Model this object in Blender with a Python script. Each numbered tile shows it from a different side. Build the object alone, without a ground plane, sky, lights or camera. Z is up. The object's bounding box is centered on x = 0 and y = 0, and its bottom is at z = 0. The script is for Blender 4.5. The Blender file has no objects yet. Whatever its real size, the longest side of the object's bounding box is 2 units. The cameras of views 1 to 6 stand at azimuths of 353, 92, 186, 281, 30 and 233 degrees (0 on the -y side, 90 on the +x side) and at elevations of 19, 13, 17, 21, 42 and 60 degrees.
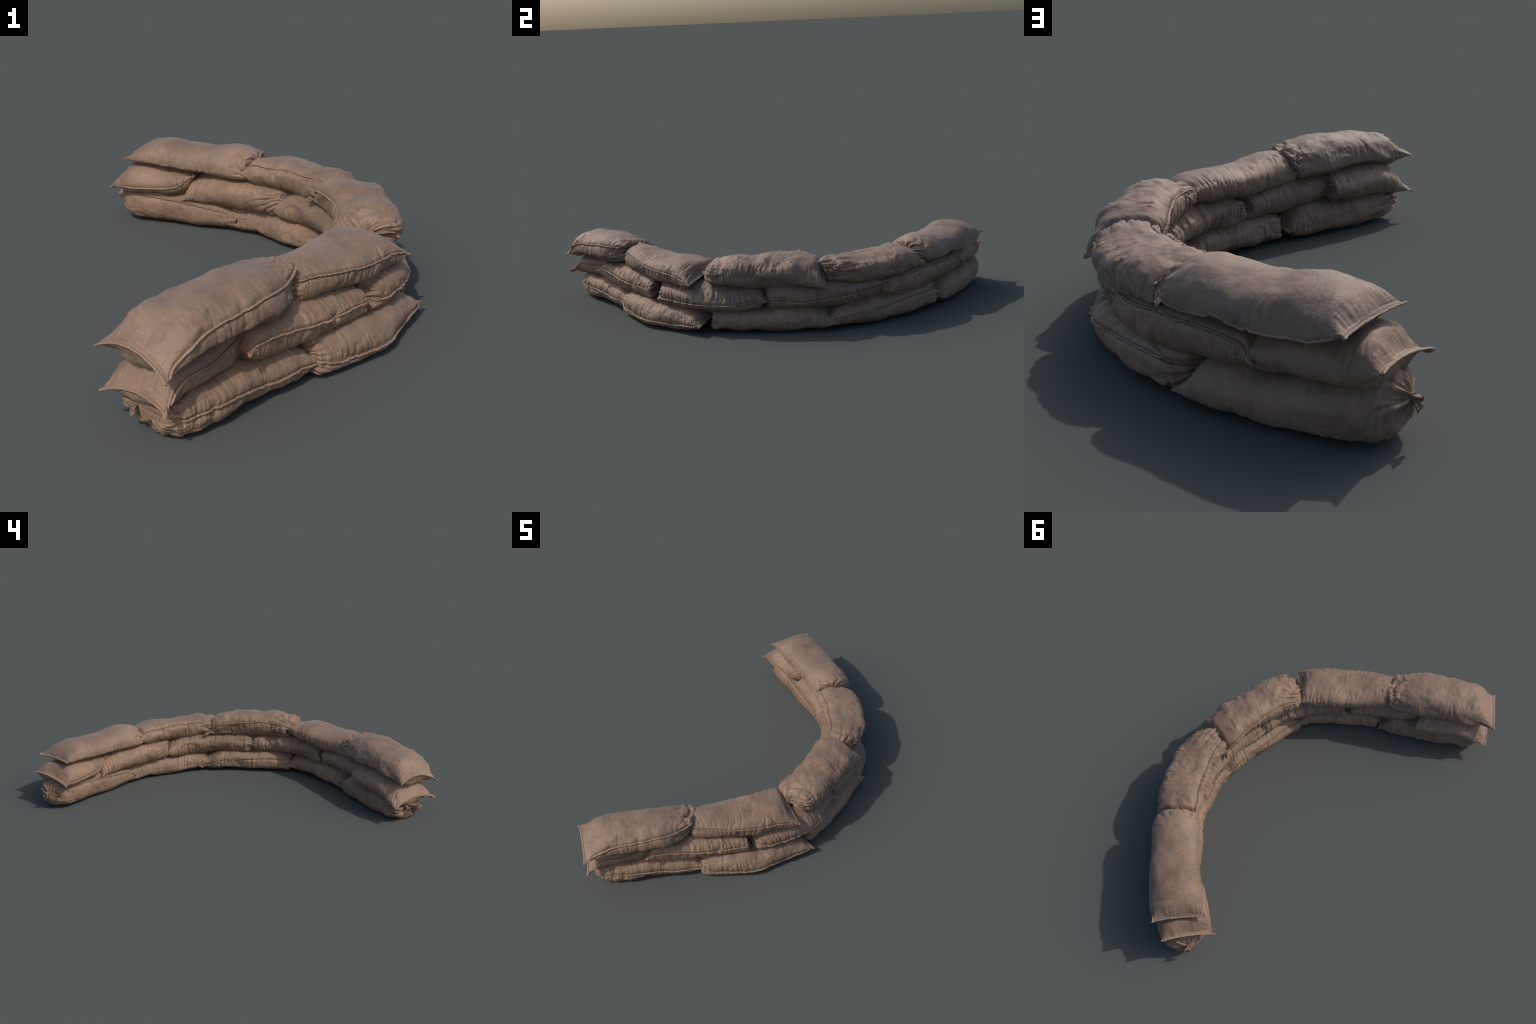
# A curved three-course wall of filled burlap sandbags.
# Every sandbag is lofted between an inner and an outer edge line (points along the wall),
# with a crown and a belly height profile; one end is usually sewn flat with two ears,
# the other gathered and tied.  Cloth folds, lumps and pleats are real displacement.
import bpy, math
import numpy as np

SEED = 7

# ------------------------------------------------------------------ noise
def _hash(ix, iy, iz, seed):
    h = (ix.astype(np.uint32) * np.uint32(374761393) + iy.astype(np.uint32) * np.uint32(668265263)
         + iz.astype(np.uint32) * np.uint32(2147483647) + np.uint32(seed * 974634777 & 0xffffffff))
    h = (h ^ (h >> np.uint32(13))) * np.uint32(1274126177)
    h = h ^ (h >> np.uint32(16))
    h = h * np.uint32(2246822519)
    return h ^ (h >> np.uint32(15))

def noise(x, y, z, seed=0):
    """gradient noise, about -1..1"""
    x, y, z = np.broadcast_arrays(x, y, z)
    fx, fy, fz = np.floor(x), np.floor(y), np.floor(z)
    ix, iy, iz = fx.astype(np.int64), fy.astype(np.int64), fz.astype(np.int64)
    dx, dy, dz = x - fx, y - fy, z - fz
    u, v, w = (t * t * t * (t * (t * 6 - 15) + 10) for t in (dx, dy, dz))
    out = 0.0
    for a in (0, 1):
        for b in (0, 1):
            for c in (0, 1):
                h = _hash(ix + a, iy + b, iz + c, seed)
                g1 = (h & np.uint32(1023)) / 511.5 - 1.0
                g2 = ((h >> np.uint32(10)) & np.uint32(1023)) / 511.5 - 1.0
                g3 = ((h >> np.uint32(20)) & np.uint32(1023)) / 511.5 - 1.0
                n = g1 * (dx - a) + g2 * (dy - b) + g3 * (dz - c)
                out = out + n * (u if a else 1 - u) * (v if b else 1 - v) * (w if c else 1 - w)
    return out * 1.3

def ridge(n, sharp=2.0):
    return np.clip(1.0 - np.abs(n) * 2.2, 0, 1) ** sharp

def smooth(a, b, x):
    t = np.clip((x - a) / (b - a), 0, 1)
    return t * t * (3 - 2 * t)

def spline(points, t):
    """Catmull-Rom through evenly spaced control values, t in 0..1"""
    p = np.asarray(points, float)
    if p.ndim == 1:
        p = p[:, None]
    n = len(p) - 1
    p = np.vstack([2 * p[0] - p[1], p, 2 * p[-1] - p[-2]])
    f = np.clip(t, 0, 1) * n
    i = np.minimum(f.astype(int), n - 1)
    u = (f - i)[:, None]
    a, b, c, d = p[i], p[i + 1], p[i + 2], p[i + 3]
    return 0.5 * (2 * b + (c - a) * u + (2 * a - 5 * b + 4 * c - d) * u ** 2 + (3 * b - a - 3 * c + d) * u ** 3)

# ------------------------------------------------------------------ the bags
EAR, TIE = "ear", "tie"
# inner / outer: edge lines from the -y end of the wall to its +y end (x, y, z)
# crown / belly: height of the middle of the upper and lower cloth along the bag
# ends: (kind, reach in metres over which the end closes)
# seam: side with the sewn seam
BAGS = [
 # ---------------- top course
 dict(inner=[(-.459,-.837,.218),(-.352,-.745,.232),(-.228,-.650,.235),(-.108,-.552,.238),(-.050,-.510,.255)],
      outer=[(-.306,-.998,.188),(-.217,-.926,.222),(-.095,-.832,.240),(-.001,-.731,.250),(.045,-.645,.265)],
      crown=[.257,.304,.323,.329,.329,.322,.315], belly=[.165,.188,.20,.20,.20,.205,.215],
      low=2.1, ends=((EAR,.07),(TIE,.09)), tie_z=.295, knot=.7, pleat=1.7, box=2.5, seam="outer", seam_angle=(14,34), arch=.036, lump=1.15, wrinkle=.7),
 dict(inner=[(-.080,-.556,.235),(.008,-.452,.232),(.099,-.344,.235),(.168,-.258,.242),(.217,-.197,.253)],
      outer=[(.028,-.665,.245),(.125,-.605,.238),(.225,-.525,.228),(.33,-.420,.220),(.399,-.335,.200)],
      crown=[.298,.304,.290,.286,.290,.284,.262], belly=[.19,.185,.18,.178,.178,.178,.185],
      ends=((TIE,.04),(EAR,.055)), tie_z=.245, pleat=.35, seam="outer", seam_angle=(22,4), arch=.0, box=4, lump=.7, wrinkle=1.1),
 dict(inner=[(.196,-.225,.235),(.230,-.09,.245),(.238,.02,.245),(.232,.13,.238),(.213,.235,.204)],
      outer=[(.385,-.285,.24),(.424,-.18,.242),(.438,-.05,.24),(.444,.10,.23),(.450,.230,.178)],
      crown=[.285,.302,.307,.309,.307,.298,.270], belly=[.18,.175,.172,.172,.172,.172,.18],
      ends=((TIE,.075),(EAR,.05)), tie_z=.235, pleat=1.3, box=2.5, seam="inner", seam_angle=(28,18), arch=.025, lump=1.3, wrinkle=.9),
 dict(inner=[(.248,.170,.25),(.216,.284,.248),(.156,.378,.245),(.088,.458,.238),(.019,.539,.232)],
      outer=[(.412,.228,.24),(.387,.376,.236),(.324,.514,.228),(.244,.604,.22),(.166,.672,.201)],
      crown=[.276,.290,.288,.288,.294,.292,.272], belly=[.185,.172,.17,.172,.178,.182,.20],
      ends=((TIE,.07),(EAR,.045)), tie_z=.262, knot=.55, pleat=1.2, box=2.6, seam="inner", seam_angle=(45,30), arch=.02, lump=1.2, wrinkle=1.4),
 dict(inner=[(.039,.513,.235),(-.075,.598,.228),(-.19,.676,.230),(-.295,.740,.242),(-.382,.789,.248)],
      outer=[(.168,.674,.230),(.070,.768,.220),(-.050,.860,.216),(-.162,.933,.226),(-.255,.985,.245)],
      crown=[.298,.312,.304,.308,.316,.306,.280], belly=[.19,.192,.197,.203,.206,.207,.212],
      low=2.05, ends=((TIE,.04),(EAR,.07)), tie_z=.25, pleat=.7, seam="outer", seam_angle=(-14,-6), arch=.004, box=4, lump=.6, wrinkle=.8),
 # ---------------- middle course
 dict(inner=[(-.457,-.810,.094),(-.386,-.745,.138),(-.315,-.684,.150),(-.238,-.613,.155),(-.182,-.566,.16)],
      outer=[(-.309,-.987,.108),(-.258,-.926,.142),(-.203,-.866,.150),(-.150,-.806,.156),(-.112,-.752,.16)],
      crown=[.160,.206,.218,.218,.218,.217,.213], belly=[.068,.084,.093,.095,.095,.10,.105],
      ends=((EAR,.07),(TIE,.05)), tie_z=.165, pleat=.8, box=2.8, seam="outer", seam_angle=(8,20), arch=.026, lump=.8, wrinkle=.8),
 dict(inner=[(-.205,-.660,.16),(-.136,-.598,.155),(-.063,-.531,.155),(.008,-.463,.155),(.068,-.393,.15)],
      outer=[(-.105,-.818,.155),(-.020,-.744,.158),(.078,-.669,.150),(.17,-.595,.145),(.254,-.508,.138)],
      crown=[.20,.215,.218,.215,.21,.205,.20], belly=[.12,.09,.085,.085,.085,.082,.082],
      ends=((EAR,.035),(TIE,.03)), tie_z=.15, pleat=.6, seam="outer", seam_angle=(10,4), arch=.0, box=4, lump=.9, wrinkle=1.7),
 dict(inner=[(.064,-.402,.15),(.139,-.308,.152),(.203,-.216,.152),(.233,-.11,.152),(.234,.005,.152)],
      outer=[(.268,-.492,.135),(.333,-.431,.130),(.404,-.322,.128),(.434,-.155,.128),(.438,-.015,.130)],
      crown=[.20,.208,.208,.208,.208,.205,.19], belly=[.085,.08,.08,.08,.08,.08,.09],
      ends=((TIE,.05),(EAR,.04)), tie_z=.15, pleat=1.1, box=3.0, seam="outer", seam_angle=(-8,-5), arch=.01, lump=1.0, wrinkle=1.3),
 dict(inner=[(.234,-.025,.152),(.234,.12,.152),(.204,.25,.152),(.160,.355,.145),(.112,.430,.125)],
      outer=[(.428,-.03,.14),(.440,.10,.132),(.430,.215,.135),(.376,.365,.142),(.300,.502,.155)],
      crown=[.205,.208,.206,.205,.205,.20,.18], belly=[.08,.08,.08,.08,.08,.085,.10],
      ends=((TIE,.055),(EAR,.045)), tie_z=.15, pleat=.7, seam="outer", seam_angle=(-14,0), arch=.0, box=2.5, up=2.5, up_inner=2.05, lump=.8, wrinkle=1.3),
 dict(inner=[(.125,.400,.152),(.050,.486,.152),(-.035,.558,.148),(-.115,.630,.140),(-.179,.690,.100)],
      outer=[(.345,.455,.140),(.257,.597,.145),(.143,.710,.148),(.028,.803,.148),(-.065,.872,.145)],
      crown=[.20,.206,.208,.208,.208,.20,.18], belly=[.08,.075,.075,.08,.085,.095,.11],
      ends=((TIE,.08),(EAR,.05)), tie_z=.15, pleat=1.0, box=2.5, up=3.0, up_inner=2.05, seam="outer", seam_angle=(42,30), arch=.0, lump=.6, wrinkle=1.0),
 dict(inner=[(-.135,.678,.195),(-.20,.688,.155),(-.28,.725,.148),(-.36,.762,.146),(-.433,.787,.144)],
      outer=[(-.025,.842,.158),(-.110,.891,.152),(-.195,.935,.148),(-.268,.970,.156),(-.327,.997,.180)],
      crown=[.205,.222,.230,.232,.234,.226,.19], belly=[.13,.108,.107,.108,.108,.106,.112], low=2.1,
      ends=((EAR,.04),(EAR,.065)), seam="inner", seam_angle=(0,0), arch=.012, lump=.8, wrinkle=.8),
 # ---------------- bottom course
 dict(inner=[(-.426,-.790,.06),(-.328,-.724,.055),(-.219,-.634,.05),(-.117,-.551,.045),(-.039,-.505,.033)],
      outer=[(-.320,-.950,.055),(-.217,-.893,.055),(-.109,-.810,.055),(-.007,-.729,.05),(.094,-.648,.042)],
      crown=[.122,.122,.122,.118,.116,.112,.08], belly=[.0,.0,.0,.0,.0,.0,.015],
      ends=((TIE,.085),(EAR,.05)), tie_z=.085, knot=.6, pleat=1.3, box=2.5, seam="outer", seam_angle=(0,0), arch=.01, lump=.9, wrinkle=1.0),
 dict(inner=[(-.030,-.508,.05),(.047,-.438,.05),(.118,-.357,.05),(.182,-.270,.05),(.225,-.185,.045)], up=2.5,
      outer=[(.066,-.674,.045),(.165,-.634,.038),(.280,-.549,.036),(.382,-.409,.035),(.454,-.295,.035)],
      crown=[.11,.115,.115,.112,.11,.10,.07], belly=[.0,.0,-.002,-.002,0,.0,.015],
      ends=((TIE,.055),(EAR,.05)), tie_z=.05, pleat=.7, box=3.2, seam="outer", seam_angle=(0,-6), arch=.01, lump=.9, wrinkle=1.1),
 dict(inner=[(.200,-.230,.055),(.218,-.10,.055),(.218,.05,.055),(.208,.16,.050),(.198,.270,.032)],
      outer=[(.415,-.255,.05),(.442,-.14,.048),(.452,.0,.048),(.450,.14,.044),(.450,.268,.034)],
      crown=[.11,.112,.112,.112,.11,.10,.07], belly=[.0,.0,-.002,-.002,0,.0,.01],
      ends=((TIE,.05),(EAR,.04)), tie_z=.05, pleat=.8, box=3.2, seam="inner", seam_angle=(26,12), arch=.01, lump=.8, wrinkle=.8),
 dict(inner=[(.206,.222,.05),(.155,.362,.05),(.106,.451,.05),(.053,.526,.05),(-.058,.630,.05)],
      outer=[(.446,.236,.040),(.398,.380,.048),(.330,.500,.055),(.252,.620,.06),(.135,.752,.06)],
      crown=[.08,.108,.112,.114,.118,.12,.115], belly=[.01,.0,-.002,-.002,0,.0,.0],
      ends=((EAR,.035),(TIE,.065)), tie_z=.06, pleat=1.0, seam="outer", seam_angle=(0,38), arch=.0, box=3.2, lump=.7, wrinkle=1.0),
 dict(inner=[(.003,.568,.055),(-.072,.616,.062),(-.167,.678,.066),(-.286,.750,.072),(-.420,.820,.085)],
      outer=[(.122,.760,.037),(.027,.823,.052),(-.095,.895,.062),(-.226,.960,.070),(-.358,.994,.080)],
      crown=[.08,.115,.128,.132,.138,.150,.160], belly=[.015,.0,-.002,-.002,-.002,.0,.0],
      ends=((EAR,.055),(TIE,.09)), tie_z=.092, knot=.9, pleat=.7, seam="inner", seam_angle=(18,28), arch=.0, box=2.7, lump=.6, wrinkle=.7),
]
for k, bag in enumerate(BAGS):       # how square the upper and lower half of the section are
    up, low = ((2.2, 2.4), (2.05, 2.2), (2.1, 3.0))[0 if k < 5 else 1 if k < 11 else 2]
    bag.setdefault("up", up)
    bag.setdefault("low", low)

NT = 176          # points round a bag

def mesh_object(name, verts, faces, material, parent):
    me = bpy.data.meshes.new(name)
    me.from_pydata(verts.tolist(), [], faces)
    me.update()
    me.polygons.foreach_set("use_smooth", [True] * len(me.polygons))
    me.materials.append(material)
    ob = bpy.data.objects.new(name, me)
    bpy.context.scene.collection.objects.link(ob)
    ob.parent = parent
    return ob

def grid_faces(rows, cols):
    i = np.arange(rows - 1)[:, None] * cols
    j = np.arange(cols)[None, :]
    k = (j + 1) % cols
    return np.stack([i + j, i + k, i + cols + k, i + cols + j], -1).reshape(-1, 4).tolist()

def row_normals(P):
    dt = np.roll(P, -1, 1) - np.roll(P, 1, 1)
    ds = np.gradient(P, axis=0)
    n = np.cross(ds, dt)
    l = np.linalg.norm(n, axis=2, keepdims=True)
    return n / np.maximum(l, 1e-12)

def end_height(d, reach):
    """how the cloth rises from a sewn end"""
    return np.sin(np.clip(d / reach, 0, 1) * math.pi / 2) ** 0.55

def tie_radius(d, reach, power):
    u = np.clip(1 - d / reach, 0, 1)
    return np.maximum((1 - u ** power) ** (1 / power), 0.0)

def build_surface(bag, seed):
    t = np.linspace(0, 1, 60)
    centre = 0.5 * (spline(bag["inner"], t) + spline(bag["outer"], t))
    length = np.linalg.norm(np.diff(centre, axis=0), axis=1).sum()
    n = int(length / 0.0022)
    s = np.linspace(0, 1, n)
    s = 0.55 * s + 0.45 * (0.5 - 0.5 * np.cos(np.pi * s))          # finer rows at the ends
    I, O = spline(bag["inner"], s), spline(bag["outer"], s)
    top, low = spline(bag["crown"], s)[:, 0], spline(bag["belly"], s)[:, 0]
    d0, d1 = s * length, (1 - s) * length
    box = bag.get("box", 2.3)

    th = np.linspace(0, 2 * np.pi, NT, endpoint=False)
    ct, st = np.cos(th), np.sin(th)
    full = np.where(st > 0, np.where(ct > 0, 2 / bag["up"], 2 / bag.get("up_inner", bag["up"])), 2 / bag["low"])   # roundness above / below
    cx = np.sign(ct) * np.abs(ct) ** full
    cz = np.sign(st) * np.abs(st) ** full

    # height scale along the bag, width scale at the ties
    hs = np.ones(n)
    rad = np.ones(n)
    shift = np.zeros(n)
    lift = np.zeros(n)
    pinch = np.zeros(n)
    horn = np.zeros(n)
    for (kind, reach), d, sgn in ((bag["ends"][0], d0, 1), (bag["ends"][1], d1, -1)):
        if kind == EAR:
            hs *= np.maximum(end_height(d, reach), 0.012)
            fade = np.clip(1 - d / (reach * .9), 0, 1) ** 2
            shift += sgn * 0.006 * fade
            horn += sgn * 0.004 * np.clip(1 - d / .03, 0, 1) ** 1.5
            pinch += .03 * np.exp(-((d - .045) / .025) ** 2)
            lift += bag["arch"] * fade
        else:
            rad *= tie_radius(d, reach, box)
    rad = np.maximum(rad, 0.02)

    mid = 0.5 * (I + O)
    half = 0.5 * (O - I) * (1 - pinch)[:, None]
    axis = np.gradient(mid, axis=0)
    axis[:, 2] = 0
    axis /= np.linalg.norm(axis, axis=1, keepdims=True)
    up_h = np.maximum(top - mid[:, 2], .003) * hs
    dn_h = np.maximum(mid[:, 2] - low, .003) * hs

    P = mid[:, None, :] + half[:, None, :] * cx[None, :, None]
    # cloth dips from the sewn line; a lens section close to a sewn end
    P[:, :, 2] += np.where(cz > 0, up_h[:, None] * cz, dn_h[:, None] * cz)
    bow = 1 - cx ** 2
    P += axis[:, None, :] * (shift[:, None] * bow - horn[:, None] * np.abs(cx) ** 14)[:, :, None]
    # the hem arches up between the ears; the lower cloth stays full beneath it
    sag = np.where(cz < 0, np.abs(cz), 0)
    P[:, :, 2] += lift[:, None] * bow * (1 - .9 * sag * (hs[:, None] ** .7))
    # gather to the tie
    tz = bag.get("tie_z", .1)
    hub = mid.copy()
    hub[:, 2] = np.where(rad < 1, tz, hub[:, 2])
    P = np.where((rad < 1)[:, None, None], hub[:, None, :] + (P - hub[:, None, :]) * rad[:, None, None], P)

    # ---------------- relief
    x, y, z = P[..., 0], P[..., 1], P[..., 2]
    sm = (s * length)[:, None] + np.zeros((1, NT))
    C, S = np.broadcast_to(ct, sm.shape), np.broadcast_to(st, sm.shape)
    lump = bag["lump"]
    h = 0.0060 * noise(x * 5.5, y * 5.5, z * 7, seed + 20) + 0.0085 * lump * noise(x * 11, y * 11, z * 12, seed)
    h += 0.0028 * lump * noise(x * 26, y * 26, z * 26, seed + 1)
    h += 0.0011 * lump * noise(x * 60, y * 60, z * 60, seed + 2)
    # flat facets with soft steps between them, as of cloth over packed sand
    h += -0.0025 + 0.0021 * lump * np.tanh(6 * noise(x * 13, y * 13, z * 13, seed + 21))
    # scattered small pimples, mostly on the upper cloth
    pim = np.clip(noise(x * 46, y * 46, z * 46, seed + 3) - .36, 0, 1)
    h += 0.013 * (lump - .45) * pim * smooth(-.2, .5, S)
    # creases across the bag, strongest along the sides
    warp = 0.008 * noise(x * 18, y * 18, z * 18, seed + 4)
    side = .05 + .95 * np.abs(C) ** 1.4
    patch = smooth(-.25, .35, noise(sm * 9, C * 1.4, S * 1.4 + 7, seed + 5))
    c1 = ridge(noise((sm + warp) * 42, C * .55, S * .55, seed + 6), 3.0)
    c2 = ridge(noise((sm + warp) * 95, C * .8, S * .8, seed + 7), 2.2)
    wr = bag["wrinkle"]
    h -= wr * side * (0.25 + .75 * patch) * (0.0060 * c1 + 0.0032 * c2)
    # sparse slanting folds over the whole cloth
    c3 = ridge(noise((sm + .03 * S + warp) * 22, C * 1.8 + 5, S * 1.8, seed + 8), 4)
    h -= 0.0016 * wr * c3 * patch
    # pleats gathered into the tie
    ang = np.arctan2(S, C)
    for (kind, reach), d in ((bag["ends"][0], d0), (bag["ends"][1], d1)):
        if kind == TIE:
            near = (np.clip(1 - d / (reach * 1.9), 0, 1) ** 1.3)[:, None]
            tw = ang + 1.2 * near * noise(x * 8, y * 8, z * 8, seed + 9)
            q = ridge(noise(np.cos(tw) * 2.3, np.sin(tw) * 2.3, sm * 9, seed + 10), 2.4)
            q2 = ridge(noise(np.cos(tw) * 7, np.sin(tw) * 7, sm * 8, seed + 11), 1.5)
            fall = smooth(0, .22, rad)[:, None]
            h -= bag.get("pleat", 1) * near * fall * (0.014 * q + 0.005 * q2 - 0.005)
            h += bag.get("pleat", 1) * near * fall * .010 * noise(x * 30, y * 30, z * 30, seed + 12)
        else:
            near = (np.clip(1 - d / (reach * .8), 0, 1))[:, None]
            q = ridge(noise(cx[None, :] * 9, sm * 6, np.sign(S) * 2.5, seed + 13), 1.5)
            h -= near * hs[:, None] * 0.006 * q
    # the cloth is drawn in beside the sewn seam
    sgn = 1 if bag["seam"] == "outer" else -1
    sa = np.radians(np.interp(s, [0, 1], bag["seam_angle"]))
    sa = sa * smooth(.15, .8, hs) + .10 * noise(s * length * 7, s * 0, s * 0 + .5, seed + 16) * smooth(.3, .9, hs)
    th_seam = np.where(sgn > 0, sa, np.pi - sa)
    dth = np.abs((th[None, :] - th_seam[:, None] + np.pi) % (2 * np.pi) - np.pi)
    dist = dth * 0.075
    h -= 0.0042 * np.exp(-(dist / .007) ** 2) * (hs[:, None] > .15)

    calm = smooth(.0, .35, hs)[:, None]
    N = row_normals(P)
    mask = calm * smooth(0.02, .15, rad)[:, None]
    P = P + N * (h * mask)[:, :, None]
    # the seam line wanders up and down
    P[:, :, 2] += (0.006 * noise(sm * 9, C * .5, S * .5, seed + 15) * np.abs(C) * mask)
    # resting on the ground
    zz = P[:, :, 2]
    P[:, :, 2] = np.where(zz < .006, .006 * np.exp((zz - .006) / .006 * 1.0) , zz)
    return P, dict(s=s, length=length, hs=hs, rad=rad, half=half, axis=axis, sgn=sgn, th_seam=th_seam)

def build_bag_mesh(P, bag):
    n = P.shape[0]
    verts = P.reshape(-1, 3)
    faces = grid_faces(n, NT)
    extra = []
    for row, (kind, _), flip in ((0, bag["ends"][0], False), (n - 1, bag["ends"][1], True)):
        b = row * NT
        if kind == EAR:
            for j in range(0, NT // 2):
                a1, a2 = b + j, b + j + 1
                o1, o2 = b + (NT - j) % NT, b + NT - j - 1
                f = [a1, a2, o2] if j == 0 else ([a1, a2, o1] if a2 == o2 else [a1, a2, o2, o1])
                faces.append(f if flip else f[::-1])
        else:
            c = len(verts) + len(extra)
            extra.append(P[row].mean(0))
            for j in range(NT):
                f = [b + j, b + (j + 1) % NT, c]
                faces.append(f if flip else f[::-1])
    if extra:
        verts = np.vstack([verts, extra])
    return verts, [f[::-1] for f in faces]

def tube(path, out, width, thick, sides=10):
    """flattened ragged cord along a path; out = direction it stands off the cloth"""
    t = np.gradient(path, axis=0)
    t /= np.maximum(np.linalg.norm(t, axis=1, keepdims=True), 1e-9)
    o = out - t * (out * t).sum(1, keepdims=True)
    o /= np.maximum(np.linalg.norm(o, axis=1, keepdims=True), 1e-9)
    b = np.cross(t, o)
    a = np.linspace(0, 2 * np.pi, sides, endpoint=False)
    ring = path[:, None, :] + o[:, None, :] * (np.cos(a) * 1.0)[None, :, None] * width[:, None, None] \
        + b[:, None, :] * np.sin(a)[None, :, None] * thick[:, None, None]
    return ring

def resample(path, aux, step):
    d = np.r_[0, np.cumsum(np.linalg.norm(np.diff(path, axis=0), axis=1))]
    q = np.arange(0, d[-1], step)
    f = lambda a: np.stack([np.interp(q, d, a[:, k]) for k in range(3)], 1)
    return f(path), f(aux), q

def blur(a, k):
    w = np.hanning(2 * k + 3)[1:-1]
    w /= w.sum()
    p = np.pad(a, ((k, k), (0, 0)), mode="edge")
    return np.stack([np.convolve(p[:, i], w, "valid") for i in range(a.shape[1])], 1)

def build_seam(P, info, bag, seed):
    """sewn edge: along one long side and across every sewn end"""
    n = P.shape[0]
    keep = np.where(info["rad"] > .55)[0]
    f = (info["th_seam"] / (2 * np.pi) * NT)[keep]
    lo = np.floor(f).astype(int)
    w = (f - lo)[:, None]
    side = P[keep, lo % NT] * (1 - w) + P[keep, (lo + 1) % NT] * w
    nrm = row_normals(P)
    sout = nrm[keep, np.round(f).astype(int) % NT]
    lat = info["half"] / np.linalg.norm(info["half"], axis=1, keepdims=True) * info["sgn"]
    sout = sout + lat[keep]
    order = list(range(0, NT // 2 + 1)) if info["sgn"] > 0 else list(range(NT // 2, -1, -1))
    pieces, outs = [side], [sout]
    for row, (kind, _), at_end in ((0, bag["ends"][0], False), (n - 1, bag["ends"][1], True)):
        if kind != EAR:
            continue
        edge = P[row, order]
        eout = np.repeat(info["axis"][row][None] * (1 if at_end else -1), len(order), 0)
        if at_end:
            pieces.append(edge); outs.append(eout)
        else:
            pieces.insert(0, edge[::-1]); outs.insert(0, eout)
    path, out, q = resample(np.vstack(pieces), np.vstack(outs), .0020)
    out = blur(out, 5)
    path = blur(path, 2)
    z0 = q * 0
    rag = noise(q * 150, z0 + 3, z0, seed + 30)
    slow = noise(q * 26, z0 + 9, z0, seed + 31)
    width = 0.0046 * (1 + .35 * rag + .35 * slow)
    thick = 0.0026 * (1 + .14 * np.sin(q * 2 * math.pi / .0085 + 3 * slow) + .40 * rag)
    taper = np.minimum(1, np.minimum(np.arange(len(q)), np.arange(len(q))[::-1]) / 6 + .12)
    path = path + out * 0.0022
    path[:, 2] += 0.0014 * noise(q * 70, z0 + 5, z0, seed + 32)
    ring = tube(path, out, width * taper, thick * taper)
    m, k = ring.shape[:2]
    faces = grid_faces(m, k)
    faces.append(list(range(k))[::-1])
    faces.append(list(range((m - 1) * k, m * k)))
    v = ring.reshape(-1, 3)
    v[:, 2] = np.maximum(v[:, 2], .0005)
    return v, faces

def build_tie(P, info, row, outward, seed, size):
    """frilled neck of cloth beyond the cord"""
    c = P[row].mean(0)
    w = np.cross(outward, (0, 0, 1)); w /= np.linalg.norm(w)
    u = np.cross(w, outward)
    a = np.linspace(0, 2 * np.pi, 64, endpoint=False)
    rows = []
    for k, (dist, r, frill) in enumerate(((-.020, .016, .1), (-.004, .0075, .25), (.004, .0065, .25), (.010, .011, .4), (.017, .018, .55), (.021, .020, .6), (.019, .016, .6), (.008, .004, .3))):
        f = 1 + 1.5 * frill * noise(np.cos(a) * 1.7, np.sin(a) * 1.7, a * 0 + k * .35, seed + 40)
        dd = dist + .35 * r * noise(np.cos(a) * 1.8, np.sin(a) * 1.8, a * 0 + k * .2, seed + 41)
        rr = r * f * size
        droop = np.array((0, 0, -.5 * max(dist, 0) * size)) + w * (.5 * max(dist, 0) * size)
        rows.append(c + droop + outward * dd[:, None] * size + w * (np.cos(a) * rr)[:, None] + u * (np.sin(a) * rr)[:, None])
    R = np.array(rows)
    m, k = R.shape[:2]
    faces = grid_faces(m, k)
    faces.append(list(range(k))[::-1])
    faces.append(list(range((m - 1) * k, m * k)))
    v = R.reshape(-1, 3)
    v[:, 2] = np.maximum(v[:, 2], .001)
    # the cord
    q = np.linspace(0, 4 * np.pi, 120)
    cord = c + w * (np.cos(q) * .0088 * size)[:, None] + u * (np.sin(q) * .0088 * size)[:, None] + outward * (np.linspace(-.003, .004, 120) * size)[:, None]
    ring = tube(cord, cord - c, np.full(120, .0024 * size), np.full(120, .0024 * size), 6)
    cf = grid_faces(120, 6) + [list(range(6))[::-1], list(range(119 * 6, 120 * 6))]
    return (v, [f[::-1] for f in faces] if True else faces), (ring.reshape(-1, 3), cf)

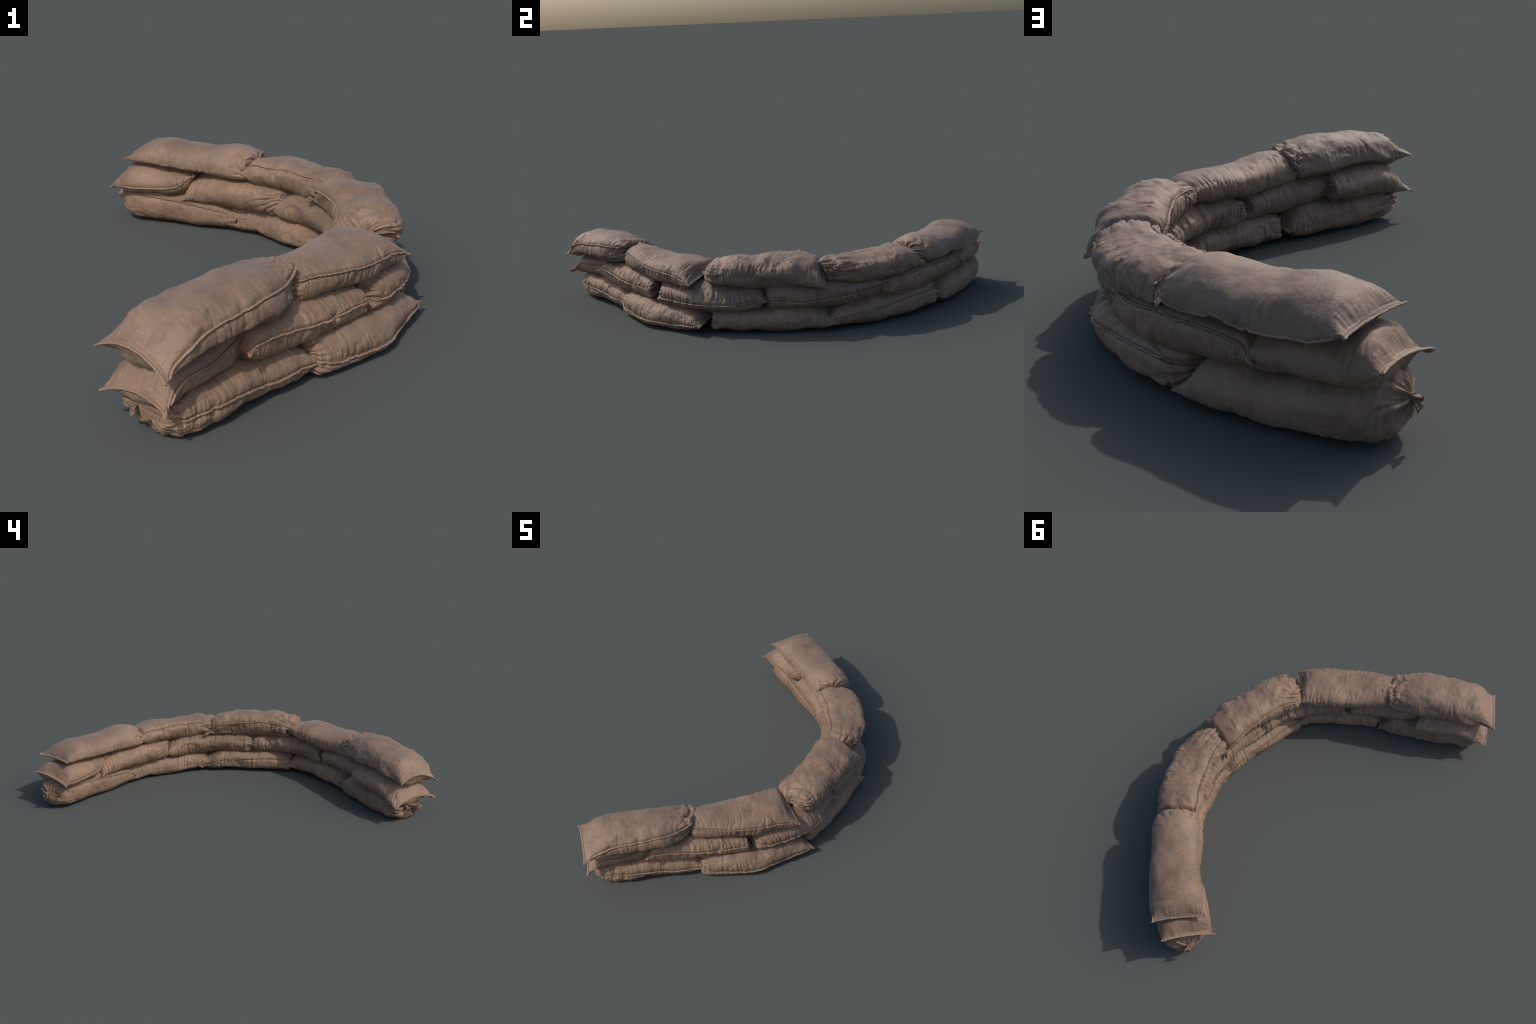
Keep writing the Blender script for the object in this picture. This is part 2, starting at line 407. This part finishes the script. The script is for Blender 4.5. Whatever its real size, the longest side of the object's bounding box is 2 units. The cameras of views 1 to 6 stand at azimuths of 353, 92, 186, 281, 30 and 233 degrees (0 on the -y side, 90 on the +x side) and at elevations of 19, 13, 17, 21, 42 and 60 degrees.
# ------------------------------------------------------------------ materials
def burlap(name, tint=1.0, seed=0.0, grain=1.0):
    mat = bpy.data.materials.new(name)
    mat.use_nodes = True
    nt = mat.node_tree
    nt.nodes.clear()
    N, L = nt.nodes, nt.links
    def node(kind, **kw):
        n = N.new(kind)
        for k, v in kw.items():
            setattr(n, k, v)
        return n
    out = node("ShaderNodeOutputMaterial")
    bs = node("ShaderNodeBsdfPrincipled")
    L.new(bs.outputs[0], out.inputs[0])
    tc = node("ShaderNodeTexCoord")
    info = node("ShaderNodeObjectInfo")
    def tex(scale, detail, rough=.55, dist=0.0, squash=None):
        n = node("ShaderNodeTexNoise")
        n.inputs["Scale"].default_value = scale
        n.inputs["Detail"].default_value = detail
        n.inputs["Roughness"].default_value = rough
        n.inputs["Distortion"].default_value = dist
        if squash:
            mp = node("ShaderNodeMapping")
            mp.inputs["Scale"].default_value = squash
            mp.inputs["Location"].default_value = (seed, seed * 1.7, seed * .3)
            L.new(tc.outputs["Object"], mp.inputs[0]); L.new(mp.outputs[0], n.inputs["Vector"])
        else:
            L.new(tc.outputs["Object"], n.inputs["Vector"])
        return n
    def ramp(src, stops):
        r = node("ShaderNodeValToRGB")
        el = r.color_ramp.elements
        while len(el) < len(stops):
            el.new(.5)
        for e, (p, c) in zip(el, stops):
            e.position = p
            e.color = (c[0], c[1], c[2], 1) if len(c) == 3 else c
        L.new(src, r.inputs[0])
        return r
    def mix(a, b, fac, blend="MIX"):
        m = node("ShaderNodeMix", data_type="RGBA", blend_type=blend)
        for sock, val in ((m.inputs[0], fac), (m.inputs[6], a), (m.inputs[7], b)):
            if isinstance(val, bpy.types.NodeSocket):
                L.new(val, sock)
            elif isinstance(val, (int, float)):
                sock.default_value = val
            else:
                sock.default_value = (*val, 1)
        return m.outputs[2]
    k = tint
    base = ramp(tex(7, 5, .6, .4, (1, 1, 1)).outputs[0],
                [(.30, (.196 * k, .122 * k, .079 * k)), (.5, (.232 * k, .145 * k, .095 * k)), (.70, (.272 * k, .174 * k, .116 * k))])
    grey = ramp(tex(16, 6, .65, .2, (1, 1, 1.4)).outputs[0], [(.44, (0, 0, 0)), (.68, (1, 1, 1))])
    c = mix(base.outputs[0], (.205 * k, .147 * k, .108 * k), grey.outputs[0])
    pale = ramp(tex(34, 5, .6).outputs[0], [(.58, (0, 0, 0)), (.74, (.55, .55, .55))])
    c = mix(c, (.315 * k, .216 * k, .154 * k), pale.outputs[0])
    speck = ramp(tex(210, 3, .6).outputs[0], [(.62, (1, 1, 1)), (.78, (.62, .60, .58))])
    c = mix(c, speck.outputs[0], .8, "MULTIPLY")
    stain = ramp(tex(5.5, 7, .68, .6).outputs[0], [(.36, (.74, .72, .71)), (.50, (1, 1, 1)), (.72, (1.16, 1.14, 1.10))])
    c = mix(c, stain.outputs[0], .85, "MULTIPLY")
    # each bag a little different
    var = ramp(info.outputs["Random"], [(0, (.93, .935, .95)), (.5, (1, 1, 1)), (1, (1.0, .97, .94))])
    c = mix(c, var.outputs[0], 1.0, "MULTIPLY")
    L.new(c, bs.inputs["Base Color"])
    bs.inputs["Roughness"].default_value = .56
    bs.inputs["Sheen Weight"].default_value = .12
    bs.inputs["Sheen Roughness"].default_value = .45
    bs.inputs["Sheen Tint"].default_value = (.9, .82, .76, 1)
    bs.inputs["Specular IOR Level"].default_value = .42
    # weave and grit
    g1 = tex(330, 3, .7)
    g2 = tex(90, 4, .6)
    add = node("ShaderNodeMath", operation="MULTIPLY_ADD")
    L.new(g2.outputs[0], add.inputs[0]); add.inputs[1].default_value = 1.4
    L.new(g1.outputs[0], add.inputs[2])
    bp = node("ShaderNodeBump")
    bp.inputs["Strength"].default_value = .55 * grain
    bp.inputs["Distance"].default_value = .0022
    L.new(add.outputs[0], bp.inputs["Height"])
    L.new(bp.outputs[0], bs.inputs["Normal"])
    return mat

CLOTH = burlap("burlap_cloth")
SEAM = burlap("burlap_seam", 1.12, 3.0, 1.2)
FRILL = burlap("burlap_frill", .92, 6.0)
CORD = burlap("jute_cord", .75, 9.0)

# ------------------------------------------------------------------ assembly
root = bpy.data.objects.new("sandbag_wall", None)
bpy.context.scene.collection.objects.link(root)
root["label"] = "low curved wall of brown burlap sandbags in three courses"
root["category"] = "sandbag wall"

for i, bag in enumerate(BAGS):
    seed = SEED + i * 97
    P, info = build_surface(bag, seed)
    ob = mesh_object("sandbag", *build_bag_mesh(P, bag), CLOTH, root)
    mesh_object("seam", *build_seam(P, info, bag, seed), SEAM, ob)
    for row, (kind, _), sg in ((0, bag["ends"][0], -1), (P.shape[0] - 1, bag["ends"][1], 1)):
        if kind == TIE and "knot" in bag:
            frill, cord = build_tie(P, info, row, info["axis"][row] * sg, seed, bag["knot"])
            neck = mesh_object("tied_neck", *frill, FRILL, ob)
            mesh_object("cord", *cord, CORD, ob)
